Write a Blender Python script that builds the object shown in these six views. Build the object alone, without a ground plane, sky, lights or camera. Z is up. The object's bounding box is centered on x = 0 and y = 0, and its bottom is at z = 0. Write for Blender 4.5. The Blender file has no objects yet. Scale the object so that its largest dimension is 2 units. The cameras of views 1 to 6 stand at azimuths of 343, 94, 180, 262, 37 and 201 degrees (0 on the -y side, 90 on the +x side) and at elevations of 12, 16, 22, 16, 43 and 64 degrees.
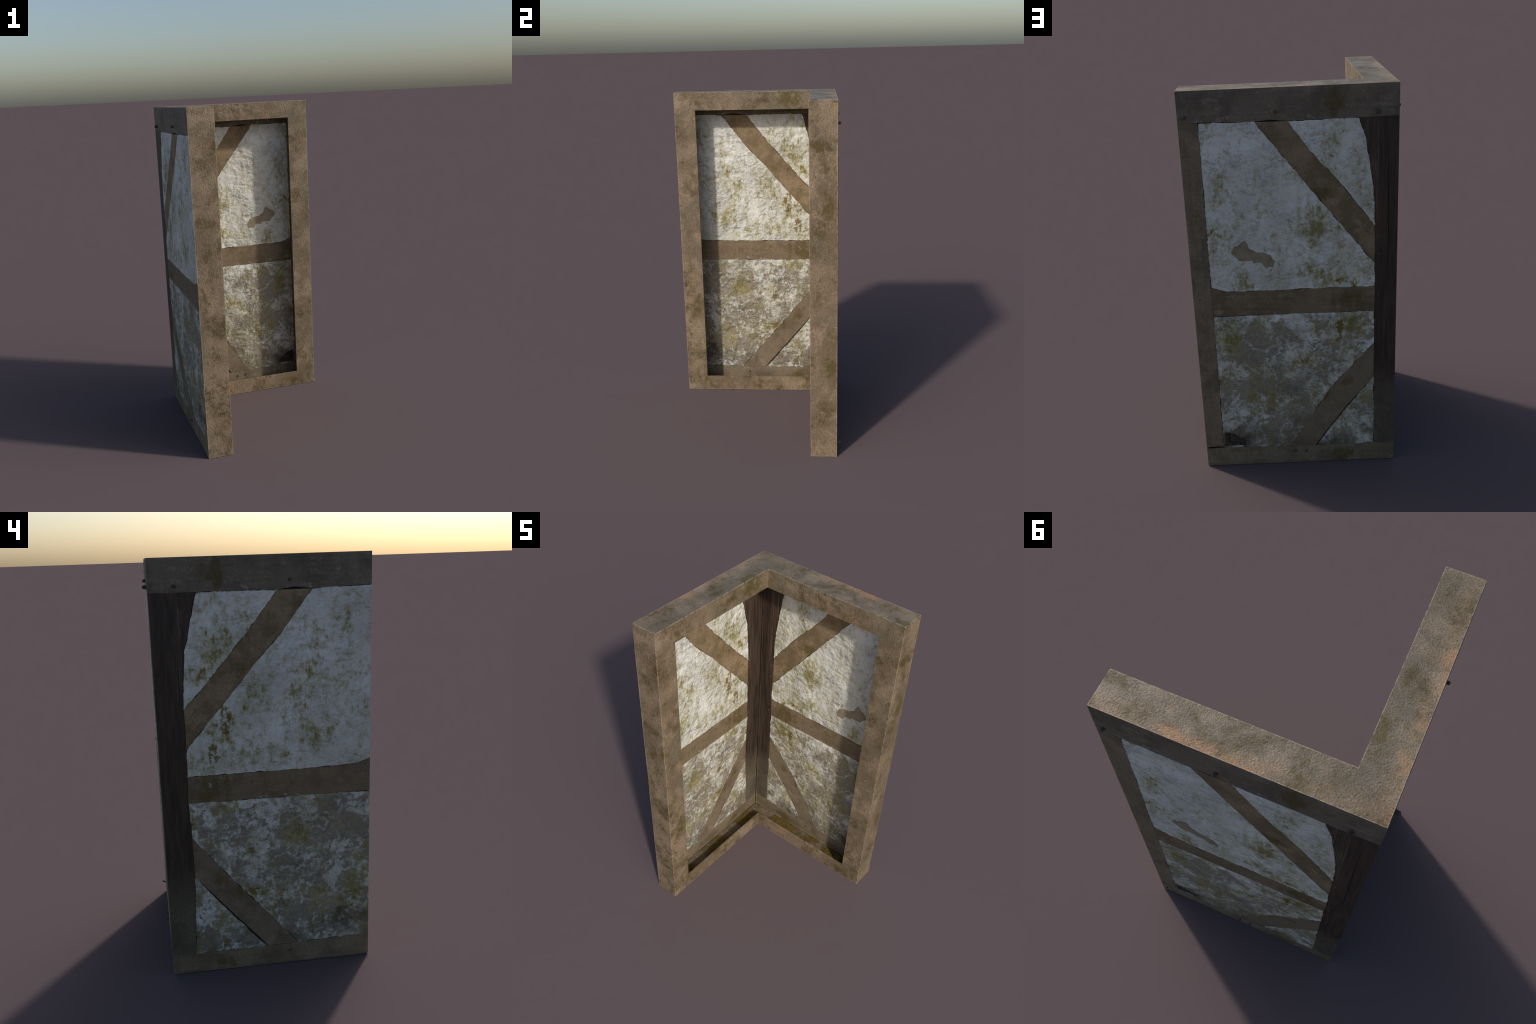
"""Corner of a half-timbered wall: two thin wall leaves (plaster infill between
posts, rails and diagonal braces) closed at the back into a hollow box frame."""
import bpy, bmesh, math
from mathutils import Vector, noise
from mathutils.geometry import delaunay_2d_cdt

# ------------------------------------------------------------------ sizes
OUT = 0.488          # outer wall planes: x = -OUT and y = +OUT
INN = 0.340          # inner frame planes: x = -INN and y = +INN
END = 0.510          # free ends of the walls: x = +END and y = -END
H = 2.0
T = 0.010            # board and leaf thickness
LEAF = 0.0070        # thickness of the infill leaf
L = OUT + END        # length of a wall leaf
OPEN_LOW, OPEN_HIGH, OPEN_END = 0.096, 1.891, 0.380

root = bpy.data.objects.new("timber_framed_wall_corner", None)
bpy.context.scene.collection.objects.link(root)
root["label"] = "weathered half-timbered wall corner with mossy white plaster"
root["category"] = "wall section"


def link(name, mesh, mats, parent=root):
    ob = bpy.data.objects.new(name, mesh)
    bpy.context.scene.collection.objects.link(ob)
    ob.parent = parent
    for m in mats:
        mesh.materials.append(m)
    return ob


# ------------------------------------------------------------------ node helper
class Nodes:
    def __init__(self, name):
        self.mat = bpy.data.materials.new(name)
        self.mat.use_nodes = True
        self.t = self.mat.node_tree
        self.t.nodes.clear()
        self.out = self.n("ShaderNodeOutputMaterial")
        self.bsdf = self.n("ShaderNodeBsdfPrincipled")
        self.t.links.new(self.bsdf.outputs[0], self.out.inputs[0])
        tc = self.n("ShaderNodeTexCoord")
        self.pos = tc.outputs["Object"]
        sep = self.n("ShaderNodeSeparateXYZ")
        self.put(self.pos, sep.inputs[0])
        self.x, self.y, self.z = sep.outputs
        # distance along a wall leaf from the outer corner: s = (x+OUT) + (OUT-y)
        self.s = self.math("ADD", self.math("SUBTRACT", self.x, self.y), 2 * OUT)
        c = self.n("ShaderNodeCombineXYZ")
        self.put(self.s, c.inputs[0]); self.put(self.z, c.inputs[2])
        self.wall = c.outputs[0]

    def n(self, kind):
        return self.t.nodes.new(kind)

    def put(self, v, sock):
        if isinstance(v, bpy.types.NodeSocket):
            self.t.links.new(v, sock)
        elif isinstance(v, (tuple, list)):
            sock.default_value = tuple(v) + ((1.0,) if len(v) == 3 and len(sock.default_value) == 4 else ())
        else:
            sock.default_value = v

    def math(self, op, a, b=0.0, clamp=False):
        m = self.n("ShaderNodeMath"); m.operation = op; m.use_clamp = clamp
        self.put(a, m.inputs[0]); self.put(b, m.inputs[1])
        return m.outputs[0]

    def vec(self, op, a, b):
        m = self.n("ShaderNodeVectorMath"); m.operation = op
        self.put(a, m.inputs[0]); self.put(b, m.inputs[1])
        return m.outputs["Value"] if op == "LENGTH" else m.outputs[0]

    def mapping(self, v, scale=(1, 1, 1), rot=(0, 0, 0), loc=(0, 0, 0)):
        m = self.n("ShaderNodeMapping")
        self.put(v, m.inputs[0])
        m.inputs["Location"].default_value = loc
        m.inputs["Rotation"].default_value = rot
        m.inputs["Scale"].default_value = scale
        return m.outputs[0]

    def noise(self, v, scale, detail=4, rough=0.55, dist=0.0, color=False):
        m = self.n("ShaderNodeTexNoise")
        self.put(v, m.inputs["Vector"])
        m.inputs["Scale"].default_value = scale
        m.inputs["Detail"].default_value = detail
        m.inputs["Roughness"].default_value = rough
        m.inputs["Distortion"].default_value = dist
        return m.outputs["Color" if color else "Fac"]

    def voronoi(self, v, scale, feature="F1", rand=1.0):
        m = self.n("ShaderNodeTexVoronoi"); m.feature = feature
        self.put(v, m.inputs["Vector"])
        m.inputs["Scale"].default_value = scale
        m.inputs["Randomness"].default_value = rand
        return m.outputs["Distance"]

    def step(self, v, a, b, lo=0.0, hi=1.0):
        m = self.n("ShaderNodeMapRange"); m.interpolation_type = "SMOOTHSTEP"
        self.put(v, m.inputs[0])
        for i, k in enumerate((a, b, lo, hi)):
            m.inputs[i + 1].default_value = k
        return m.outputs[0]

    def mix(self, fac, a, b, mode="MIX"):
        m = self.n("ShaderNodeMix"); m.data_type = "RGBA"; m.blend_type = mode
        self.put(fac, m.inputs[0]); self.put(a, m.inputs[6]); self.put(b, m.inputs[7])
        return m.outputs[2]

    def mul(self, *a):
        r = a[0]
        for b in a[1:]:
            r = self.math("MULTIPLY", r, b)
        return r

    def blobs(self, p, spots):
        """soft elliptical spots (s, z, half width, half height, strength), maximum of all"""
        tot = None
        for s, z, rs, rz, k in spots:
            d = self.vec("SUBTRACT", p, (s, 0, z))
            d = self.vec("MULTIPLY", d, (1 / rs, 0, 1 / rz))
            f = self.step(self.vec("LENGTH", d, (0, 0, 0)), 0.25, 1.25, k, 0.0)
            tot = f if tot is None else self.math("MAXIMUM", tot, f)
        return tot

    def blobs_xyz(self, p, spots):
        """soft ellipsoid spots (centre, half sizes, strength)"""
        tot = None
        for c, r, s in spots:
            d = self.vec("MULTIPLY", self.vec("SUBTRACT", p, c), tuple(1 / q for q in r))
            f = self.step(self.vec("LENGTH", d, (0, 0, 0)), 0.3, 1.3, s, 0.0)
            tot = f if tot is None else self.math("MAXIMUM", tot, f)
        return tot

    def warp(self, p, scale, amount):
        c = self.noise(p, scale, 3, 0.6, color=True)
        c = self.vec("SUBTRACT", c, (0.5, 0.5, 0.5))
        c = self.vec("MULTIPLY", c, (amount, amount, amount))
        return self.vec("ADD", p, c)

    def bump(self, height, strength, dist):
        b = self.n("ShaderNodeBump")
        b.inputs["Strength"].default_value = strength
        b.inputs["Distance"].default_value = dist
        self.put(height, b.inputs["Height"])
        self.t.links.new(b.outputs[0], self.bsdf.inputs["Normal"])

    def finish(self, color, rough, spec=0.4):
        self.put(color, self.bsdf.inputs["Base Color"])
        self.put(rough, self.bsdf.inputs["Roughness"])
        self.bsdf.inputs["Specular IOR Level"].default_value = spec
        return self.mat


MOSS = (0.215, 0.175, 0.035)
OCHRE = (0.175, 0.112, 0.012)


# ------------------------------------------------------------------ materials
def plaster_material(name, offset, moss_spots, ochre_spots, bare_spots, stain_spots):
    k = Nodes(name)
    p = k.vec("ADD", k.wall, (offset, offset * 0.7, offset * 0.3))
    w = k.warp(k.wall, 16, 0.10)
    big = k.noise(p, 3.0, 4, 0.6)
    mid = k.noise(p, 11, 7, 0.66, 0.4)
    fine = k.noise(p, 60, 6, 0.68)
    grain = k.noise(p, 230, 3, 0.6)
    flake = k.noise(k.mapping(k.warp(p, 10, 0.05), (19, 19, 42), (0, 0.6, 0)), 1.0, 6, 0.60)
    low = k.step(k.z, 0.93, 0.86)                       # lower infill field
    col = k.mix(k.step(big, 0.35, 0.65), (0.62, 0.595, 0.525), (0.75, 0.735, 0.685))
    col = k.mix(k.mul(k.step(mid, 0.50, 0.66), 0.42), col, (0.48, 0.445, 0.350))
    col = k.mix(k.mul(k.step(fine, 0.54, 0.70), 0.4), col, (0.36, 0.325, 0.24))
    # thin soiled hairlines between flakes of limewash
    hair = k.step(k.math("ABSOLUTE", k.math("SUBTRACT", flake, 0.5)), 0.016, 0.0)
    hair = k.mul(hair, k.step(mid, 0.48, 0.60), 0.5)
    col = k.mix(hair, col, (0.16, 0.135, 0.085))
    col = k.mix(k.mul(low, k.step(mid, 0.38, 0.56), 0.45), col, (0.42, 0.385, 0.305))
    # lower field: the limewash has gone in patches and shows the grey-brown render
    bare_n = k.math("ADD", k.mul(k.noise(k.warp(p, 20, 0.04), 7.5, 8, 0.68, 0.4), 0.72),
                    k.mul(k.noise(k.warp(p, 60, 0.012), 46, 5, 0.7), 0.28))
    bare = k.step(k.math("ADD", bare_n, k.mul(k.blobs(w, bare_spots), 0.080)), 0.460, 0.540)
    bare = k.mul(bare, low)
    ring = k.voronoi(k.warp(p, 38, 0.022), 36)
    pits = k.mul(k.step(ring, 0.36, 0.20), k.step(k.noise(p, 9, 4, 0.6), 0.44, 0.56), low)
    bare = k.math("MAXIMUM", bare, k.mul(pits, 0.9))
    vein = k.noise(k.warp(p, 12, 0.05), 5.5, 3, 0.5)     # white seams left between bare patches
    vein = k.mul(k.step(k.math("ABSOLUTE", k.math("SUBTRACT", vein, 0.5)), 0.030, 0.006), k.step(fine, 0.38, 0.55))
    bare = k.mul(bare, k.math("SUBTRACT", 1.0, k.mul(vein, 0.75)))
    bare_col = k.mix(k.step(mid, 0.40, 0.60), (0.165, 0.132, 0.092), (0.265, 0.222, 0.168))
    bare_col = k.mix(k.mul(k.step(fine, 0.50, 0.66), 0.6), bare_col, (0.40, 0.36, 0.30))
    bare_col = k.mix(k.mul(k.step(fine, 0.46, 0.34), 0.6), bare_col, (0.105, 0.085, 0.058))
    col = k.mix(k.mul(bare, 0.90), col, bare_col)
    # run-off streaks and moss: a thin olive wash with dense flecks in it
    run = k.noise(k.mapping(k.warp(p, 15, 0.03), (20, 20, 4.5)), 1.0, 6, 0.66)
    patch = k.noise(k.warp(p, 18, 0.04), 6.5, 5, 0.62)
    fleck = k.noise(k.mapping(k.warp(p, 60, 0.015), (1, 1, 0.7)), 42, 6, 0.74)
    zone = k.blobs(w, moss_spots)
    field = k.math("ADD", k.mul(fleck, 0.46), k.math("ADD", k.mul(run, 0.20), k.mul(patch, 0.34)))
    dry = k.step(k.math("ADD", k.z, k.mul(patch, 0.3)), 1.55, 1.95, 0.0, 0.016)   # sheltered under the top rail
    grow = k.math("SUBTRACT", k.math("ADD", field, k.mul(zone, 0.064)), dry)
    col = k.mix(k.step(grow, 0.465, 0.585, 0.0, 0.58), col, (0.35, 0.305, 0.125))
    col = k.mix(k.step(grow, 0.540, 0.625, 0.0, 0.75), col, MOSS)
    ochre = k.step(k.math("ADD", field, k.mul(k.blobs(w, ochre_spots), 0.145)), 0.580, 0.650)
    col = k.mix(k.mul(ochre, 0.85), col, OCHRE)
    # splashed soil towards the sill
    soil = k.math("ADD", k.mul(patch, 0.5), k.math("ADD", k.mul(fine, 0.3), k.mul(mid, 0.2)))
    soil = k.step(k.math("ADD", soil, k.step(k.z, 0.45, 0.10, 0.0, 0.09)), 0.53, 0.62, 0.0, 0.62)
    col = k.mix(k.mul(soil, low), col, (0.125, 0.100, 0.064))
    stain = k.mul(k.blobs(w, stain_spots), k.step(k.math("ADD", mid, k.mul(fine, 0.6)), 0.60, 0.95))
    col = k.mix(stain, col, (0.060, 0.048, 0.034))
    lump = k.noise(k.warp(p, 22, 0.03), 30, 3, 0.55)
    calm = k.step(k.noise(k.vec("ADD", p, (2, 2, 2)), 5.0, 3, 0.5), 0.40, 0.58, 0.35, 1.0)
    h = k.math("ADD", k.mul(flake, 0.75), k.math("ADD", k.mul(lump, 0.8), k.math("ADD", k.mul(fine, 0.40), k.mul(grain, 0.12))))
    h = k.mul(h, calm)
    h = k.math("SUBTRACT", h, k.math("ADD", k.mul(bare, 0.12), k.mul(hair, 0.15)))
    k.bump(h, 0.9, 0.017)
    return k.finish(col, 0.85, 0.25)


def wood_material(name, dark, mid, pale, grain=(1, 1, 1), moss=0.5, spots=((9, 9, 1, 1, 0),),
                  seed=0.0, rough=0.7, spec=0.3, smear=0.0, bump=0.6,
                  smear_spots=((9, 9, 1, 1, 0),)):
    k = Nodes(name)
    p = k.vec("ADD", k.pos, (seed, seed * 1.3, -seed))
    w = k.warp(k.wall, 14, 0.09)
    g = k.mapping(p, grain)
    big = k.noise(p, 5.0, 6, 0.66, 0.3)
    fib = k.noise(g, 1.0, 6, 0.70)
    blot = k.noise(p, 15, 7, 0.70, 0.3)
    fine = k.noise(p, 100, 5, 0.68)
    tone = k.math("ADD", k.mul(big, 0.5), k.math("ADD", k.mul(fib, 0.2), k.mul(blot, 0.3)))
    col = k.mix(k.step(tone, 0.41, 0.56), dark, mid)
    col = k.mix(k.mul(k.step(k.math("ADD", k.mul(fib, 0.4), k.mul(blot, 0.6)), 0.52, 0.66), 0.85), col, pale)
    col = k.mix(k.mul(k.step(fine, 0.50, 0.68), 0.50), col, k.mix(0.6, dark, (0.03, 0.024, 0.016)))
    run = k.noise(k.mapping(p, (26, 26, 5.0)), 1.0, 6, 0.7)
    field = k.math("ADD", k.mul(blot, 0.42), k.math("ADD", k.mul(run, 0.26), k.mul(fine, 0.32)))
    mo = k.step(k.math("ADD", field, k.mul(k.blobs(w, spots), 0.13)), 0.55, 0.64)
    mo2 = k.mix(k.step(fine, 0.40, 0.60), (0.062, 0.042, 0.010), (0.120, 0.088, 0.026))
    col = k.mix(k.mul(mo, moss), col, mo2)
    if smear:                                            # limewash splashed on the timber
        sm = k.noise(k.warp(p, 40, 0.03), 17, 7, 0.7)
        sm = k.step(k.math("ADD", sm, k.mul(k.blobs(w, smear_spots), 0.12)), 0.63, 0.72)
        col = k.mix(k.mul(sm, smear), col, (0.42, 0.40, 0.34))
    h = k.math("ADD", k.mul(fib, 0.5), k.math("ADD", k.mul(fine, 0.4), k.mul(blot, 0.4)))
    k.bump(h, bump, 0.007)
    return k.finish(col, rough, spec)


def frame_material(name):
    """pale tan planks of the box frame, blotched brown and green, worn pale on the arrises"""
    k = Nodes(name)
    p = k.pos
    w = k.warp(p, 14, 0.08)
    up = k.step(k.z, 1.985, 1.998)                       # weathered upper surface
    big = k.noise(p, 3.4, 5, 0.62, 0.3)
    blot = k.noise(k.vec("ADD", p, (4, 2, 6)), 6.5, 8, 0.72, 0.3)
    cloud = k.noise(k.vec("ADD", p, (3, 1, 2)), 5.5, 7, 0.68, 0.2)
    mott = k.noise(p, 30, 6, 0.70)
    fine = k.noise(p, 130, 5, 0.68)
    hide = k.noise(k.warp(k.mapping(p, (1, 1, 0.5)), 50, 0.012), 140, 3, 0.6)
    col = k.mix(k.step(big, 0.38, 0.62), (0.165, 0.122, 0.076), (0.256, 0.189, 0.122))
    col = k.mix(k.mul(k.step(cloud, 0.50, 0.64), 0.75), col, (0.322, 0.240, 0.162))
    rust = k.step(k.noise(k.vec("ADD", p, (7, 3, 5)), 6.0, 6, 0.66), 0.58, 0.70)
    col = k.mix(k.mul(rust, 0.55), col, (0.33, 0.185, 0.100))
    grey = k.step(k.noise(k.vec("ADD", p, (1, 8, 4)), 4.0, 6, 0.64), 0.53, 0.66)
    col = k.mix(k.mul(grey, 0.6), col, (0.150, 0.132, 0.092))
    # upper surface: grey along the middle, orange where the grain is fresh at the outer arris
    band = k.math("MINIMUM", k.math("ADD", k.x, OUT), k.math("SUBTRACT", OUT, k.y))
    band = k.math("ADD", band, k.mul(k.math("SUBTRACT", cloud, 0.5), 0.16))
    g2 = k.mul(up, k.step(band, 0.035, 0.085), k.step(blot, 0.36, 0.52))
    col = k.mix(k.mul(g2, 0.55), col, (0.130, 0.120, 0.100))
    fresh = k.mul(up, k.step(band, 0.055, 0.015), k.step(k.noise(k.vec("ADD", p, (5, 5, 5)), 7, 4, 0.6), 0.48, 0.60))
    col = k.mix(k.mul(fresh, 0.75), col, (0.40, 0.215, 0.105))
    col = k.mix(k.mul(k.step(mott, 0.52, 0.64), 0.45), col, (0.345, 0.254, 0.162))
    # brown-olive damp stains, mottled inside
    damp = k.math("ADD", k.mul(blot, 0.66), k.math("ADD", k.mul(mott, 0.22), k.mul(fine, 0.12)))
    col = k.mix(k.step(damp, 0.468, 0.565, 0.0, 0.68), col, (0.118, 0.084, 0.038))
    col = k.mix(k.step(damp, 0.540, 0.605, 0.0, 0.80), col, (0.064, 0.045, 0.015))
    mo_n = k.noise(k.vec("ADD", k.mapping(p, (1, 1, 0.55)), (2, 9, 1)), 8.0, 7, 0.72)
    mo_n = k.math("ADD", k.mul(mo_n, 0.75), k.mul(mott, 0.25))
    spots = k.blobs_xyz(w, [((-0.34, 0.20, 1.95), (0.1, 0.07, 0.12), 1.0), ((-0.42, -0.51, 1.375), (0.08, 0.1, 0.04), 1.0),
                            ((-0.42, -0.51, 0.20), (0.08, 0.1, 0.03), 0.8), ((0.51, 0.41, 1.76), (0.1, 0.06, 0.05), 1.0),
                            ((0.51, 0.44, 1.42), (0.1, 0.05, 0.10), 0.7), ((0.51, 0.44, 0.55), (0.1, 0.05, 0.06), 0.8),
                            ((0.51, 0.38, 0.92), (0.1, 0.03, 0.10), 0.7), ((0.51, 0.41, 0.24), (0.1, 0.08, 0.04), 0.7),
                            ((-0.34, -0.45, 0.62), (0.1, 0.07, 0.10), 0.6), ((-0.10, 0.34, 0.06), (0.12, 0.1, 0.06), 0.8),
                            ((0.45, 0.34, 1.05), (0.06, 0.1, 0.06), 0.5)])
    moss = k.step(k.math("ADD", mo_n, k.mul(spots, 0.10)), 0.555, 0.63)
    col = k.mix(k.mul(moss, 0.78), col, (0.092, 0.066, 0.014))
    col = k.mix(k.mul(k.step(fine, 0.48, 0.64), 0.50), col, (0.085, 0.060, 0.030))

    def near(v, c):
        return k.step(k.math("ABSOLUTE", k.math("SUBTRACT", v, c)), 0.001, 0.005, 1.0, 0.0)
    ex = k.math("MAXIMUM", near(k.x, -OUT), near(k.x, END))
    ex = k.math("MAXIMUM", ex, k.mul(near(k.x, -INN), k.step(k.y, INN + 0.004, INN + 0.002)))
    ey = k.math("MAXIMUM", near(k.y, OUT), near(k.y, -END))
    ey = k.math("MAXIMUM", ey, k.mul(near(k.y, INN), k.step(k.x, -INN - 0.004, -INN - 0.002)))
    ez = k.math("MAXIMUM", near(k.z, 0.0), near(k.z, H))
    edge = k.math("ADD", k.math("ADD", ex, ey), ez)
    edge = k.mul(k.step(edge, 1.2, 1.9), k.step(k.noise(p, 40, 4, 0.6), 0.36, 0.55), 0.65)
    col = k.mix(edge, col, (0.42, 0.315, 0.205))
    h = k.math("ADD", k.mul(hide, 0.8), k.math("ADD", k.mul(fine, 0.25), k.mul(mott, 0.5)))
    k.bump(h, 0.6, 0.0062)
    rough = k.step(blot, 0.3, 0.7, 0.40, 0.60)
    return k.finish(col, rough, 0.38)


def plain_material(name, a, b, scale, rough, bump=0.4):
    k = Nodes(name)
    n = k.noise(k.pos, scale, 5, 0.65)
    k.bump(k.noise(k.pos, scale * 3, 4, 0.6), bump, 0.004)
    return k.finish(k.mix(k.step(n, 0.35, 0.65), a, b), rough, 0.3)


plaster_back = plaster_material(
    "limewashed_plaster_north", 0.0,
    moss_spots=[(0.38, 1.36, 0.12, 0.13, 1.0), (0.85, 1.56, 0.06, 0.14, 0.7), (0.31, 1.66, 0.05, 0.20, 0.9),
                (0.28, 1.10, 0.22, 0.09, 1.0), (0.76, 1.07, 0.08, 0.06, 0.9), (0.47, 0.62, 0.09, 0.07, 1.0),
                (0.26, 0.76, 0.06, 0.16, 1.0), (0.20, 0.82, 0.12, 0.07, 0.8), (0.82, 0.74, 0.08, 0.12, 0.7),
                (0.28, 0.25, 0.08, 0.10, 1.0), (0.68, 0.40, 0.10, 0.10, 0.7), (0.15, 1.50, 0.05, 0.15, 0.6)],
    ochre_spots=[(0.28, 0.77, 0.022, 0.13, 1.0), (0.30, 1.66, 0.018, 0.10, 0.8), (0.47, 0.61, 0.04, 0.03, 0.9),
                 (0.22, 1.06, 0.10, 0.05, 0.8), (0.29, 0.30, 0.03, 0.05, 0.8)],
    bare_spots=[(0.72, 0.70, 0.16, 0.12, 0.8), (0.68, 0.46, 0.14, 0.11, 0.9), (0.48, 0.33, 0.08, 0.09, 0.9),
                (0.38, 0.60, 0.16, 0.07, 0.7), (0.72, 0.20, 0.20, 0.09, 0.8), (0.25, 0.19, 0.12, 0.08, 0.6)],
    stain_spots=[(0.84, 0.16, 0.11, 0.09, 1.0), (0.55, 0.44, 0.07, 0.05, 0.5), (0.30, 0.12, 0.12, 0.05, 0.6)])
plaster_left = plaster_material(
    "limewashed_plaster_west", 4.0,
    moss_spots=[(0.29, 1.24, 0.10, 0.13, 1.0), (0.25, 1.75, 0.08, 0.10, 0.8), (0.28, 1.62, 0.08, 0.12, 0.9),
                (0.68, 1.45, 0.14, 0.14, 0.6), (0.74, 1.18, 0.10, 0.10, 0.8), (0.24, 1.06, 0.14, 0.08, 0.9),
                (0.42, 1.10, 0.12, 0.09, 0.6), (0.30, 0.84, 0.14, 0.05, 0.9), (0.62, 0.72, 0.07, 0.12, 0.7),
                (0.45, 0.41, 0.10, 0.06, 1.0), (0.26, 0.26, 0.07, 0.09, 1.0), (0.75, 0.33, 0.16, 0.12, 0.8),
                (0.50, 1.45, 0.06, 0.10, 0.5), (0.93, 0.40, 0.06, 0.2, 0.7)],
    ochre_spots=[(0.30, 1.27, 0.06, 0.10, 1.0), (0.25, 1.14, 0.04, 0.09, 0.8), (0.41, 0.42, 0.06, 0.03, 1.0),
                 (0.26, 1.66, 0.03, 0.09, 0.5), (0.28, 0.14, 0.06, 0.06, 1.0)],
    bare_spots=[(0.84, 0.72, 0.13, 0.10, 0.9), (0.58, 0.52, 0.13, 0.10, 0.8), (0.35, 0.68, 0.12, 0.06, 0.5),
                (0.72, 0.28, 0.20, 0.10, 0.8), (0.88, 0.52, 0.10, 0.10, 0.7), (0.36, 0.17, 0.12, 0.06, 0.8)],
    stain_spots=[(0.88, 0.22, 0.12, 0.08, 0.6), (0.28, 0.12, 0.10, 0.05, 0.8), (0.60, 0.15, 0.2, 0.05, 0.4)])

ALONG_S, ALONG_Z = (6, 6, 60), (55, 55, 5)
brace_wood = wood_material("brace_oak", (0.165, 0.116, 0.062), (0.268, 0.190, 0.110), (0.345, 0.248, 0.155),
                           (14, 14, 14), 0.8,
                           [(0.36, 1.50, 0.09, 0.05, 1.0), (0.42, 1.62, 0.05, 0.05, 0.4), (0.52, 1.72, 0.05, 0.05, 0.35), (0.22, 1.33, 0.05, 0.06, 0.4)], 1.0)
low_brace_wood = wood_material("lower_brace_oak", (0.135, 0.100, 0.062), (0.200, 0.150, 0.098), (0.260, 0.200, 0.138),
                               (14, 14, 14), 0.8, [(0.36, 0.42, 0.06, 0.05, 1.0), (0.25, 0.50, 0.05, 0.05, 0.8)], 3.0)
rail_wood = wood_material("middle_rail_oak", (0.140, 0.100, 0.058), (0.205, 0.150, 0.092), (0.290, 0.220, 0.145),
                          ALONG_S, 0.8, [(0.22, 0.95, 0.10, 0.09, 1.0), (0.31, 0.95, 0.02, 0.10, 0.9), (0.5, 0.96, 0.3, 0.03, 0.4)],
                          2.0, smear=0.6, smear_spots=[(0.65, 0.897, 0.30, 0.012, 0.8), (0.86, 0.90, 0.05, 0.03, 1.0)])
top_wood = wood_material("top_rail_oak", (0.120, 0.094, 0.066), (0.180, 0.142, 0.102), (0.265, 0.215, 0.160),
                         ALONG_S, 0.85, [(0.29, 1.93, 0.05, 0.12, 1.0), (0.22, 1.95, 0.06, 0.06, 0.6)], 5.0, smear=0.45,
                         smear_spots=[(0.75, 1.866, 0.22, 0.016, 1.0), (0.36, 1.862, 0.14, 0.012, 0.8), (0.07, 1.87, 0.05, 0.02, 0.5)])
bottom_wood = wood_material("bottom_rail_oak", (0.140, 0.107, 0.066), (0.212, 0.163, 0.105), (0.280, 0.215, 0.145),
                            ALONG_S, 0.8, [(0.27, 0.05, 0.07, 0.06, 1.0), (0.05, 0.05, 0.1, 0.05, 0.4)], 6.0)
end_wood = wood_material("end_post_oak", (0.140, 0.104, 0.066), (0.215, 0.162, 0.106), (0.290, 0.222, 0.152),
                         ALONG_Z, 0.7, [(0.95, 1.4, 0.05, 0.1, 0.6)], 7.0, smear=0.4)


def corner_wood_material():
    """nearly black tarred oak, greyer near the ground, scratched pale beside the upper plaster"""
    k = Nodes("corner_post_oak")
    p = k.pos
    fib = k.noise(k.mapping(p, ALONG_Z), 1.0, 6, 0.7)
    blot = k.noise(p, 9, 6, 0.66, 0.3)
    fine = k.noise(p, 120, 4, 0.6)
    scr = k.noise(k.mapping(p, (150, 150, 7)), 1.0, 4, 0.7)
    col = k.mix(k.step(fib, 0.36, 0.66), (0.026, 0.018, 0.013), (0.066, 0.042, 0.028))
    red = k.mul(k.step(k.noise(k.mapping(p, (40, 40, 2.5)), 1.0, 4, 0.6), 0.55, 0.68), 0.4)
    col = k.mix(red, col, (0.100, 0.046, 0.028))
    wet = k.math("ADD", k.z, k.mul(blot, 0.35))
    grey = k.step(wet, 0.78, 0.52)
    grey_col = k.mix(k.step(k.math("ADD", k.mul(blot, 0.6), k.mul(fine, 0.4)), 0.36, 0.66),
                     (0.070, 0.056, 0.038), (0.150, 0.120, 0.082))
    col = k.mix(k.mul(grey, 0.9), col, grey_col)
    worn = k.mul(k.step(k.s, 0.055, 0.10), k.step(scr, 0.50, 0.66), k.step(k.z, 1.1, 1.5))
    col = k.mix(k.mul(worn, 0.42), col, (0.235, 0.175, 0.110))
    k.bump(k.math("ADD", k.mul(fib, 0.8), k.mul(fine, 0.3)), 0.5, 0.005)
    return k.finish(col, k.step(fib, 0.3, 0.7, 0.5, 0.72), 0.35)


corner_wood = corner_wood_material()
frame_wood = frame_material("box_frame_planks")


def trough_material():
    """floor behind the bottom lip: dirty plank with cushions of wet brown moss"""
    k = Nodes("mossy_trough_floor")
    n = k.noise(k.pos, 6, 6, 0.66)
    fine = k.noise(k.pos, 70, 5, 0.7)
    col = k.mix(k.step(fine, 0.4, 0.62), (0.120, 0.090, 0.056), (0.205, 0.155, 0.100))
    moss = k.step(k.math("ADD", k.mul(n, 0.8), k.mul(fine, 0.2)), 0.475, 0.525)
    col = k.mix(k.mul(moss, 0.9), col, k.mix(k.step(fine, 0.4, 0.6), (0.070, 0.044, 0.003), (0.120, 0.082, 0.010)))
    k.bump(k.math("ADD", fine, moss), 0.6, 0.006)
    return k.finish(col, 0.8, 0.3)


trough_floor = trough_material()
bare_render = plain_material("bare_lime_render", (0.230, 0.175, 0.115), (0.315, 0.248, 0.170), 30, 0.9)
rubble = plain_material("rotted_rubble", (0.022, 0.018, 0.014), (0.085, 0.066, 0.048), 45, 0.95, 0.9)
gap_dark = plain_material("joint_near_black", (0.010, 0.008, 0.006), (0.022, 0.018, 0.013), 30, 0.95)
peg_wood = plain_material("peg_oak", (0.050, 0.044, 0.036), (0.105, 0.092, 0.074), 60, 0.7)
iron = plain_material("rusty_iron", (0.055, 0.045, 0.030), (0.20, 0.145, 0.075), 120, 0.6)


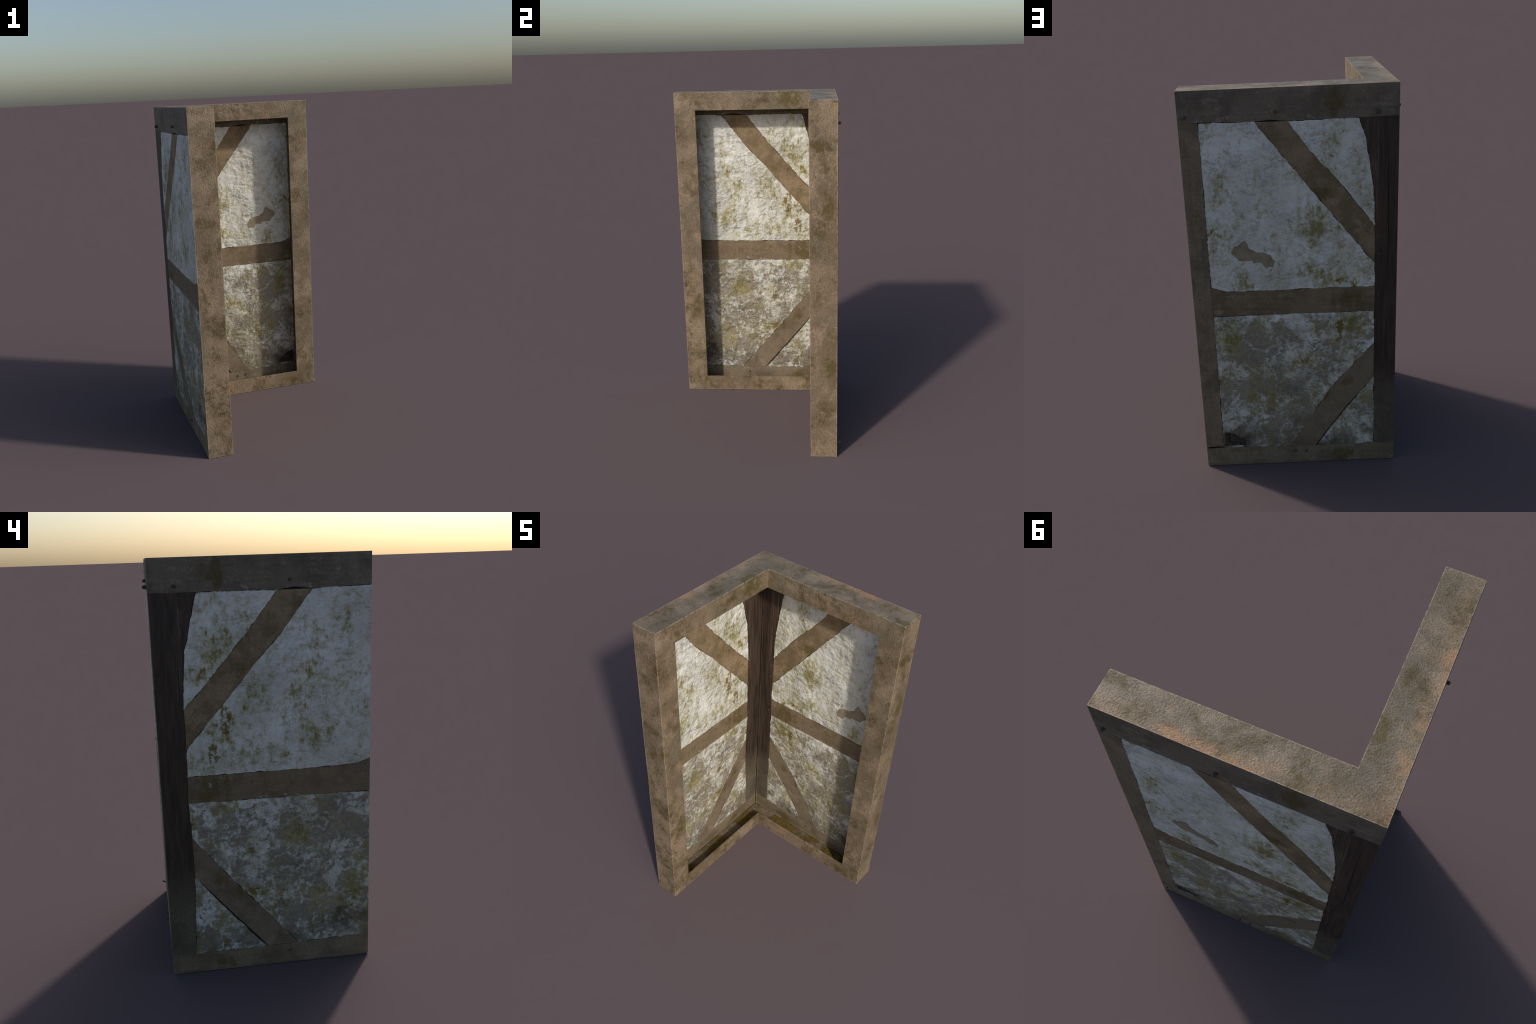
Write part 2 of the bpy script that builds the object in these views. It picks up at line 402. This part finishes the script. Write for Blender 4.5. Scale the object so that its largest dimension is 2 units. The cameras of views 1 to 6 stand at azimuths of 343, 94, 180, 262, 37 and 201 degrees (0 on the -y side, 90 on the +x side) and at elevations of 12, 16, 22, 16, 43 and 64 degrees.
# ------------------------------------------------------------------ slabs of a wall leaf
def place(wall, s, z, d):
    """wall coordinates (along, up, depth behind the outer plane) to the scene"""
    if wall == "back":
        return Vector((-OUT + s, OUT - d, z))
    return Vector((-OUT + d, OUT - s, z))


def fade(s, z, width=0.02):
    return min(1.0, max(0.0, min(s, L - s, z, H - z) / width))


def plaster_relief(wall, s, z):
    o = 0.0 if wall == "back" else 17.3
    sgn = 1 if wall == "back" else -1
    wx = s + 0.03 * noise.noise((s * 9 + o, z * 9, 1.0))
    wz = z + 0.03 * noise.noise((s * 9 + o, z * 9, 7.0))
    a = 0.75 * sgn + 0.5 * noise.noise((s * 2.5 + o, z * 2.5, 3.0))
    u, v = wx * math.cos(a) + wz * math.sin(a), -wx * math.sin(a) + wz * math.cos(a)
    n1 = noise.noise((u * 24 + o, v * 62, 0.0))
    n1 = (1 - abs(n1) * 2) * 0.6 + noise.noise((u * 30, v * 44 + o, 5.0)) * 0.8
    n2 = noise.noise((s * 120 + o, z * 120, 2.0))
    n3 = noise.noise((s * 6 + o, z * 6, 4.0))
    rough = 0.45 + 0.75 * max(0.0, min(1.0, 0.5 + 1.2 * noise.noise((s * 4 + o, z * 4, 9.0))))
    r = 0.0010 * n3 + 0.0022 * n1 * rough + 0.0007 * n2
    return 0.0029 * math.tanh(r / 0.0029) * fade(s, z)


def wood_relief(axis):
    def f(wall, s, z):
        o = 0.0 if wall == "back" else 11.0
        if axis == "z":
            q = (s * 70 + o, z * 6, 1.0)
        elif axis == "s":
            q = (s * 6 + o, z * 70, 1.0)
        else:
            q = (s * 30 + o, z * 30, 1.0)
        r = 0.0006 * noise.noise(q) + 0.0006 * noise.noise((s * 11 + o, z * 11, 3.0))
        return r * fade(s, z)
    return f


def rubble_relief(wall, s, z):
    return 0.0004 + 0.0012 * noise.noise((s * 70, z * 70, 2.0)) + 0.0007 * noise.noise((s * 150, z * 150, 2.0))


def on_border(a, b):
    for i, v in ((0, 0.0), (0, L), (1, 0.0), (1, H)):
        if abs(a[i] - v) < 1e-5 and abs(b[i] - v) < 1e-5:
            return True
    return False


def dense_outline(poly, step, gap, ragged, seed):
    """resample a counter-clockwise outline, pulling inner edges back by a wandering gap"""
    out = []
    n = len(poly)
    for i in range(n):
        a, b = poly[i], poly[(i + 1) % n]
        ln = math.hypot(b[0] - a[0], b[1] - a[1])
        m = max(1, int(ln / step))
        fixed = on_border(a, b)
        prev_fixed = on_border(poly[i - 1], a)
        nx, nz = -(b[1] - a[1]) / ln, (b[0] - a[0]) / ln
        for j in range(m):
            t = j / m
            s, z = a[0] + (b[0] - a[0]) * t, a[1] + (b[1] - a[1]) * t
            if not fixed and not (j == 0 and prev_fixed):
                g = gap * (0.6 + 1.2 * noise.noise((s * 14 + seed, z * 14, 0.3)))
                g += ragged * (noise.noise((s * 24, z * 24 + seed, 1.1)) + 0.8 * noise.noise((s * 75, z * 75 + seed, 2.2)))
                s, z = s + nx * g, z + nz * g
            out.append((min(L, max(0.0, s)), min(H, max(0.0, z))))
    return out


def inside(pt, poly):
    c, n = False, len(poly)
    for i in range(n):
        (x1, y1), (x2, y2) = poly[i], poly[i - 1]
        if (y1 > pt[1]) != (y2 > pt[1]) and pt[0] < (x2 - x1) * (pt[1] - y1) / (y2 - y1) + x1:
            c = not c
    return c


def area(poly):
    return sum(poly[i - 1][0] * poly[i][1] - poly[i][0] * poly[i - 1][1] for i in range(len(poly))) / 2


def slab(bm, wall, outline, relief, step, proud=0.0, holes=(), thick=LEAF, seat=0.0):
    """add one relief slab with the given dense outline to a bmesh"""
    loops = [outline] + list(holes)
    pts, edges = [], []
    for lp in loops:
        b = len(pts)
        pts += [Vector(q) for q in lp]
        edges += [(b + i, b + (i + 1) % len(lp)) for i in range(len(lp))]
    lo = [min(q[i] for q in outline) for i in (0, 1)]
    hi = [max(q[i] for q in outline) for i in (0, 1)]
    nx, nz = int((hi[0] - lo[0]) / step), int((hi[1] - lo[1]) / step)
    cell = {}
    for q in pts:
        cell.setdefault((int(q[0] / step), int(q[1] / step)), []).append(q)
    for i in range(1, nx + 1):
        for j in range(1, nz + 1):
            s = lo[0] + (i + (0.5 if j % 2 else 0.0)) * step
            z = lo[1] + j * step
            ci, cj = int(s / step), int(z / step)
            if any(abs(q[0] - s) + abs(q[1] - z) < step * 0.7
                   for a in (-1, 0, 1) for b in (-1, 0, 1) for q in cell.get((ci + a, cj + b), ())):
                continue
            if s < hi[0] and inside((s, z), outline):
                pts.append(Vector((s, z)))
    vs, es, fs, *_ = delaunay_2d_cdt(pts, edges, [], 0, 1e-6)
    keep = []
    for f in fs:
        c = [sum(vs[i][k] for i in f) / len(f) for k in (0, 1)]
        if inside(c, outline) and not any(inside(c, h) for h in holes):
            keep.append(list(f))
    m = 0.0004
    front, back = {}, {}
    for f in keep:
        for i in f:
            if i in front:
                continue
            s, z = vs[i]
            r = relief(wall, s, z) - 0.0022 * fade(s, z, 0.008)
            front[i] = bm.verts.new(place(wall, s, z, seat - proud + r))
            si = min(L - T - m, max(T + m, s))
            zi = min(H - T - m, max(T + m, z))
            back[i] = bm.verts.new(place(wall, si, zi, seat + thick + proud * 0.5 + r))
    count = {}
    for f in keep:
        for a, b in zip(f, f[1:] + f[:1]):
            count[(a, b)] = count.get((a, b), 0) + 1
    for f in keep:
        bm.faces.new([front[i] for i in f]).smooth = True
        bm.faces.new([back[i] for i in reversed(f)]).smooth = True
    for (a, b) in count:
        if (b, a) not in count:
            q = bm.faces.new([front[b], front[a], back[a], back[b]])
            for e in q.edges:
                e.smooth = False


def finish_mesh(bm, name):
    bmesh.ops.recalc_face_normals(bm, faces=bm.faces)
    me = bpy.data.meshes.new(name)
    bm.to_mesh(me)
    bm.free()
    return me


def piece(name, wall, poly, mat, relief, step=0.010, proud=0.0, gap=0.0012, ragged=0.0003, holes=(),
          seed=0.0, parent=root, **kw):
    if area(poly) < 0:
        poly = poly[::-1]
    bm = bmesh.new()
    slab(bm, wall, dense_outline(poly, step * 0.8, gap, ragged, seed), relief, step, proud, holes, **kw)
    return link(name, finish_mesh(bm, name), [mat], parent)


def crack(path, width):
    """closed lens-shaped outline of a split along a path of (s, z) points"""
    a, b = [], []
    pts = []
    for p, q in zip(path, path[1:]):
        n = max(2, int(math.hypot(q[0] - p[0], q[1] - p[1]) / 0.012))
        pts += [(p[0] + (q[0] - p[0]) * i / n, p[1] + (q[1] - p[1]) * i / n) for i in range(n)]
    pts.append(path[-1])
    for i, p in enumerate(pts):
        q = pts[min(i + 1, len(pts) - 1)]; o = pts[max(i - 1, 0)]
        dx, dz = q[0] - o[0], q[1] - o[1]
        ln = math.hypot(dx, dz)
        t = i / (len(pts) - 1)
        w = width * 0.5 * math.sin(math.pi * min(1, max(0, t))) ** 0.5 * (0.7 + 0.6 * noise.noise((p[0] * 60, p[1] * 60, 0)))
        w = max(w, 0.00015)
        j = 0.0015 * noise.noise((p[0] * 40, p[1] * 40, 5))
        a.append((p[0] - dz / ln * w + j, p[1] + dx / ln * w))
        b.append((p[0] + dz / ln * w + j, p[1] - dx / ln * w))
    return a + b[1:-1][::-1]


def ragged_loop(poly, step, amp, seed):
    if area(poly) < 0:
        poly = poly[::-1]
    return dense_outline(poly, step, 0.0, amp, seed)


# ------------------------------------------------------------------ layout of the two leaves
# (s, z): s runs from the outer corner along the wall
LAYOUT = {
    "back": dict(
        post_edge=[(0.181, 1.851), (0.151, 1.761), (0.133, 1.640), (0.119, 1.560), (0.110, 1.445), (0.108, 1.337),
                   (0.107, 1.146), (0.106, 1.022), (0.107, 0.889), (0.108, 0.709), (0.109, 0.514), (0.106, 0.300),
                   (0.107, 0.106)],
        head=[(0.504, 1.848), (0.653, 1.851)],
        upper_near=[(0.407, 1.711), (0.287, 1.571)],          # brace side towards the corner
        upper_far=[(0.552, 1.717), (0.334, 1.434), (0.144, 1.189)],
        upper_foot=(0.108, 1.337, 0.107, 1.146),
        lower_far=[(0.321, 0.471)], lower_near=[(0.258, 0.333)],
        lower_foot=[(0.418, 0.106), (0.550, 0.108)],
        right=0.906, right_top=1.856, rail_end_top=1.046, rail_end_low=0.890, sill=0.112, plaster=plaster_back),
    "left": dict(
        post_edge=[(0.207, 1.851), (0.188, 1.794), (0.163, 1.676), (0.142, 1.598), (0.128, 1.440), (0.124, 1.334),
                   (0.125, 1.148), (0.122, 1.018), (0.120, 0.889), (0.128, 0.714), (0.131, 0.516), (0.121, 0.300),
                   (0.117, 0.104)],
        head=[(0.566, 1.848), (0.725, 1.849)],
        upper_near=[(0.412, 1.655), (0.185, 1.396)],
        upper_far=[(0.591, 1.675), (0.466, 1.539), (0.288, 1.334)],
        upper_foot=(0.124, 1.334, 0.125, 1.148),
        lower_far=[(0.287, 0.517), (0.449, 0.324)], lower_near=[(0.260, 0.361)],
        lower_foot=[(0.478, 0.107), (0.634, 0.108)],
        right=L, right_top=1.855, rail_end_top=1.050, rail_end_low=0.886, sill=0.119, plaster=plaster_left),
}
GRAIN_S, GRAIN_Z, GRAIN_N = wood_relief("s"), wood_relief("z"), wood_relief("n")

# the fallen patch of limewash in the upper field of the back wall
PATCH = [(0.792, 1.224), (0.785, 1.255), (0.730, 1.285), (0.716, 1.270), (0.714, 1.246), (0.680, 1.226), (0.640, 1.222),
         (0.610, 1.208), (0.592, 1.172), (0.596, 1.143), (0.618, 1.146), (0.634, 1.135), (0.652, 1.172), (0.690, 1.165),
         (0.700, 1.182), (0.762, 1.180)]
# rotted lower corner of the back wall beside the end post
ROT = [(0.898, 0.122), (0.780, 0.124), (0.795, 0.165), (0.845, 0.196), (0.897, 0.212)]

corner_bm = bmesh.new()
rails = {}
for wall, d in LAYOUT.items():
    pe = d["post_edge"]
    uf, ul = (d["upper_foot"][0], d["upper_foot"][1]), (d["upper_foot"][2], d["upper_foot"][3])
    lt, lb = pe[9], pe[10]
    rail_l_top, rail_l_low = pe[7], pe[8]
    R = d["right"]
    sd = 0.0 if wall == "back" else 31.0
    holes = []
    # --- timbers
    top_poly = [(0, 2.0), (0, pe[0][1]), pe[0], d["head"][0], (d["head"][0][0] + 0.08, d["head"][0][1] + 0.010),
                d["head"][1], (R, d["right_top"]), (L, d["right_top"]), (L, 2.0)]
    if wall == "left":
        top_poly = top_poly[:6] + [(L, d["right_top"]), (L, 2.0)]
    rails[wall, "top"] = piece("top_rail", wall, top_poly, top_wood, GRAIN_S, seed=sd + 1)
    sill_poly = [(0, 0), (L, 0), (L, d["sill"]), (R, d["sill"]), d["lower_foot"][1], d["lower_foot"][0], pe[-1], (0, pe[-1][1])]
    if wall == "left":
        sill_poly = [(0, 0), (L, 0), (L, d["sill"])] + sill_poly[4:]
    cracks = [crack([(0.935, 0.106), (0.936, 0.072)], 0.004)] if wall == "back" else [crack([(0.15, 0.072), (0.24, 0.078)], 0.003)]
    rails[wall, "bottom"] = piece("bottom_rail", wall, sill_poly, bottom_wood, GRAIN_S, seed=sd + 2, holes=cracks)
    rail_poly = [rail_l_low, (R, d["rail_end_low"]), (R, d["rail_end_top"]), (R - 0.06, d["rail_end_top"] - 0.020),
                 (R - 0.16, 1.022), rail_l_top]
    piece("middle_rail", wall, rail_poly, rail_wood, GRAIN_S, seed=sd + 3)
    brace_cracks = [crack([(uf[0] + 0.004, uf[1] - 0.055), (uf[0] + 0.035, uf[1] - 0.028), (uf[0] + 0.06, uf[1] + 0.004)], 0.0022)]
    piece("brace", wall, [d["head"][0]] + d["upper_near"] + [uf, ul] + d["upper_far"][::-1] + [d["head"][1]],
          brace_wood, GRAIN_N, seed=sd + 4, holes=brace_cracks)
    piece("brace", wall, [lt, lb] + d["lower_near"] + d["lower_foot"] + d["lower_far"][::-1],
          low_brace_wood, GRAIN_N, seed=sd + 5)
    if wall == "back":
        post_poly = [(R, d["right_top"]), (R, 0.121), (L, 0.121), (L, d["right_top"])]
        piece("end_post", wall, post_poly, end_wood, GRAIN_Z, seed=sd + 6)
        cracks = [crack([(0.046, 1.80), (0.047, 1.55), (0.044, 1.30), (0.043, 1.08)], 0.0035)]
    else:
        cracks = []
    # --- corner post: both faces belong to one timber
    post = [(0, pe[-1][1]), pe[-1]] + pe[-2::-1] + [(0, pe[0][1])]
    if area(post) < 0:
        post = post[::-1]
    slab(corner_bm, wall, dense_outline(post, 0.008, 0.001, 0.0003, sd + 7), GRAIN_Z, 0.010, 0.0, cracks)
    # --- plaster fields
    kw = dict(step=0.0055, proud=0.0006, gap=0.0019, ragged=0.0030)
    piece("plaster_panel", wall, pe[:6] + d["upper_near"][::-1] + [d["head"][0]], d["plaster"], plaster_relief,
          seed=sd + 11, **kw)
    if wall == "back":
        holes = [ragged_loop(PATCH, 0.003, 0.0045, 3.0)]
    piece("plaster_panel", wall, [d["head"][1], (R, d["right_top"]), (R, d["rail_end_top"]),
                                  (R - 0.06, d["rail_end_top"] - 0.020), (R - 0.16, 1.022), rail_l_top, ul]
          + d["upper_far"][::-1], d["plaster"], plaster_relief, seed=sd + 12, holes=holes, **kw)
    low_holes = [ragged_loop(ROT, 0.005, 0.004, 5.0)] if wall == "back" else []
    piece("plaster_panel", wall, [rail_l_low, (R, d["rail_end_low"]), (R, d["sill"]), d["lower_foot"][1]]
          + d["lower_far"][::-1] + [lt], d["plaster"], plaster_relief, seed=sd + 13, holes=low_holes, **kw)
    # the joint under the lower brace has opened up
    near = [(q[0] - 0.004, q[1] - 0.004) for q in d["lower_near"]]
    piece("plaster_panel", wall, [lb] + near + [(d["lower_foot"][0][0] - 0.008, d["lower_foot"][0][1]), pe[-1], pe[-2]],
          d["plaster"], plaster_relief, seed=sd + 14, **kw)
    if wall == "back":
        bm = bmesh.new()
        slab(bm, wall, holes[0], lambda w, s, z: 0.0006 * noise.noise((s * 60, z * 60, 1)), 0.006, 0.0, seat=0.0012, thick=0.0050)
        link("bare_patch", finish_mesh(bm, "bare_patch"), [bare_render])
        bm = bmesh.new()
        slab(bm, wall, low_holes[0], rubble_relief, 0.006, 0.0, seat=0.0012, thick=0.0050)
        link("rotted_patch", finish_mesh(bm, "rotted_patch"), [rubble])
link("corner_post", finish_mesh(corner_bm, "corner_post"), [corner_wood])


# ------------------------------------------------------------------ dark core seen in the joints
def box(bm, lo, hi):
    vs = [bm.verts.new((x, y, z)) for z in (lo[2], hi[2]) for y in (lo[1], hi[1]) for x in (lo[0], hi[0])]
    for f in ((0, 2, 3, 1), (4, 5, 7, 6), (0, 1, 5, 4), (2, 6, 7, 3), (0, 4, 6, 2), (1, 3, 7, 5)):
        bm.faces.new([vs[i] for i in f])


bm = bmesh.new()
c0, c1 = 0.0013, 0.0021
box(bm, (-OUT + c0, OUT - c1, 0.011), (END - 0.011, OUT - c0, H - 0.011))
box(bm, (-OUT + c0, -END + 0.011, 0.011), (-OUT + c1, OUT - c1 - 0.0002, H - 0.011))
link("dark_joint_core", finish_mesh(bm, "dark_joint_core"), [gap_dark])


# ------------------------------------------------------------------ box frame: mitred planks
def plank(name, outer, inner, lining=None):
    """solid between two matching rings of 3D points"""
    bm = bmesh.new()
    a = [bm.verts.new(p) for p in outer]
    b = [bm.verts.new(p) for p in inner]
    bm.faces.new(a)
    bm.faces.new(b[::-1]).material_index = 1 if lining else 0
    n = len(a)
    for i in range(n):
        bm.faces.new([a[i], b[i], b[(i + 1) % n], a[(i + 1) % n]])
    bm.normal_update()
    bmesh.ops.triangulate(bm, faces=[f for f in bm.faces if len(f.verts) > 4])
    return link(name, finish_mesh(bm, name), [frame_wood] + ([lining] if lining else []))


def ell(z, i):
    """L-shaped plan ring at height z, drawn in by i"""
    return [(-OUT + i, -END + i, z), (-INN - i, -END + i, z), (-INN - i, INN + i, z), (END - i, INN + i, z),
            (END - i, OUT - i, z), (-OUT + i, OUT - i, z)]


plank("top_board", ell(H, 0), ell(H - T, T))
plank("bottom_board", ell(0, 0), ell(T, T), trough_floor)
plank("end_board", [(-OUT, -END, 0), (-INN, -END, 0), (-INN, -END, H), (-OUT, -END, H)],
      [(-OUT + T, -END + T, T), (-INN - T, -END + T, T), (-INN - T, -END + T, H - T), (-OUT + T, -END + T, H - T)])
plank("end_board", [(END, OUT, 0), (END, INN, 0), (END, INN, H), (END, OUT, H)],
      [(END - T, OUT - T, T), (END - T, INN + T, T), (END - T, INN + T, H - T), (END - T, OUT - T, H - T)])


def lip(i, t):
    """ring of the C-shaped inner frame in (along, up): along is 0 at the inner corner"""
    e, o = INN + END, INN + OPEN_END
    return [(-t, i), (e - i, i), (e - i, H - i), (-t, H - i), (-t, OPEN_HIGH), (o, OPEN_HIGH), (o, OPEN_LOW), (-t, OPEN_LOW)]


plank("inner_frame", [(-INN, INN - a, z) for a, z in lip(0, 0)], [(-INN - T, INN - a, z) for a, z in lip(T, T)])
plank("inner_frame", [(-INN + a, INN, z) for a, z in lip(0, 0)], [(-INN + a, INN + T, z) for a, z in lip(T, T)])


# ------------------------------------------------------------------ pegs and nails
def peg_mesh(name, radius, out, inn, sides, dome):
    """round oak peg along -depth: base inside the leaf, domed head outside (local z = outwards)"""
    bm = bmesh.new()
    rings = [(-inn, radius * 0.8), (0.0, radius), (out * 0.55, radius * 1.02), (out * 0.85, radius * 0.86), (out, radius * dome)]
    prev = None
    for h, r in rings:
        ring = []
        for i in range(sides):
            a = 2 * math.pi * i / sides
            q = r * (1 + 0.12 * noise.noise((math.cos(a) * 2, math.sin(a) * 2, h * 90)))
            ring.append(bm.verts.new((q * math.cos(a), q * math.sin(a), h)))
        if prev:
            for i in range(sides):
                bm.faces.new([prev[i], prev[(i + 1) % sides], ring[(i + 1) % sides], ring[i]]).smooth = True
        else:
            bm.faces.new(ring[::-1])
        prev = ring
    bm.faces.new(prev)
    return finish_mesh(bm, name)


peg_big = peg_mesh("peg", 0.0088, 0.0230, 0.013, 10, 0.55)
peg_big.materials.append(peg_wood)
peg_low = peg_mesh("peg_stub", 0.0075, 0.0160, 0.013, 10, 0.6)
peg_low.materials.append(peg_wood)
nail_head = peg_mesh("nail", 0.0045, 0.0050, 0.008, 8, 0.5)
nail_head.materials.append(iron)


def fasten(name, mesh, wall, s, z, tilt=0.0, parent=root, size=1.0):
    ob = bpy.data.objects.new(name, mesh)
    bpy.context.scene.collection.objects.link(ob)
    ob.location = place(wall, s, z, 0.0)
    ob.rotation_euler = (-math.pi / 2 + tilt, 0, 0) if wall == "back" else (tilt, -math.pi / 2, 0)
    ob.scale = (size, size, 1.0)
    ob.parent = parent
    return ob


for wall, s, z, m, name in [
        ("back", 0.557, 1.893, peg_low, "peg"), ("back", 0.097, 1.876, peg_big, "peg"), ("back", 0.965, 1.881, peg_low, "peg"),
        ("left", 0.622, 1.891, peg_low, "peg"), ("left", 0.111, 1.880, peg_big, "peg")]:
    fasten(name, m, wall, s, z, 0.05, rails[wall, "top"])
for wall, s, z, m, name in [
        ("back", 0.527, 0.078, peg_low, "peg"), ("back", 0.468, 0.075, peg_low, "peg"),
        ("left", 0.592, 0.071, peg_low, "peg"), ("left", 0.535, 0.078, nail_head, "nail")]:
    fasten(name, m, wall, s, z, -0.06, rails[wall, "bottom"], 0.8)
for s, z in ((0.091, 1.274), (0.087, 1.190), (0.088, 0.973), (0.088, 0.924)):
    fasten("nail", nail_head, "back", s, z, 0.1)
for s, z in ((0.967, 0.985), (0.962, 1.93)):
    fasten("nail", nail_head, "back", s, z, 0.1)

# bent iron nail standing out of the bottom rail at the free end
cu = bpy.data.curves.new("bent_nail", "CURVE")
cu.dimensions = "3D"
cu.bevel_depth = 0.0042
cu.bevel_resolution = 2
cu.use_fill_caps = True
sp = cu.splines.new("POLY")
path = [(0.966, 0.069, 0.006), (0.966, 0.070, -0.008), (0.965, 0.073, -0.016), (0.963, 0.080, -0.0192)]
sp.points.add(len(path) - 1)
for q, (s, z, d) in zip(sp.points, path):
    q.co = (*place("back", s, z, d), 1.0)
tmp = bpy.data.objects.new("tmp", cu)
bpy.context.scene.collection.objects.link(tmp)
me = bpy.data.meshes.new_from_object(tmp.evaluated_get(bpy.context.evaluated_depsgraph_get()))
bpy.data.objects.remove(tmp)
me.materials.clear()
me.name = "bent_nail"
link("bent_nail", me, [iron], rails["back", "bottom"])
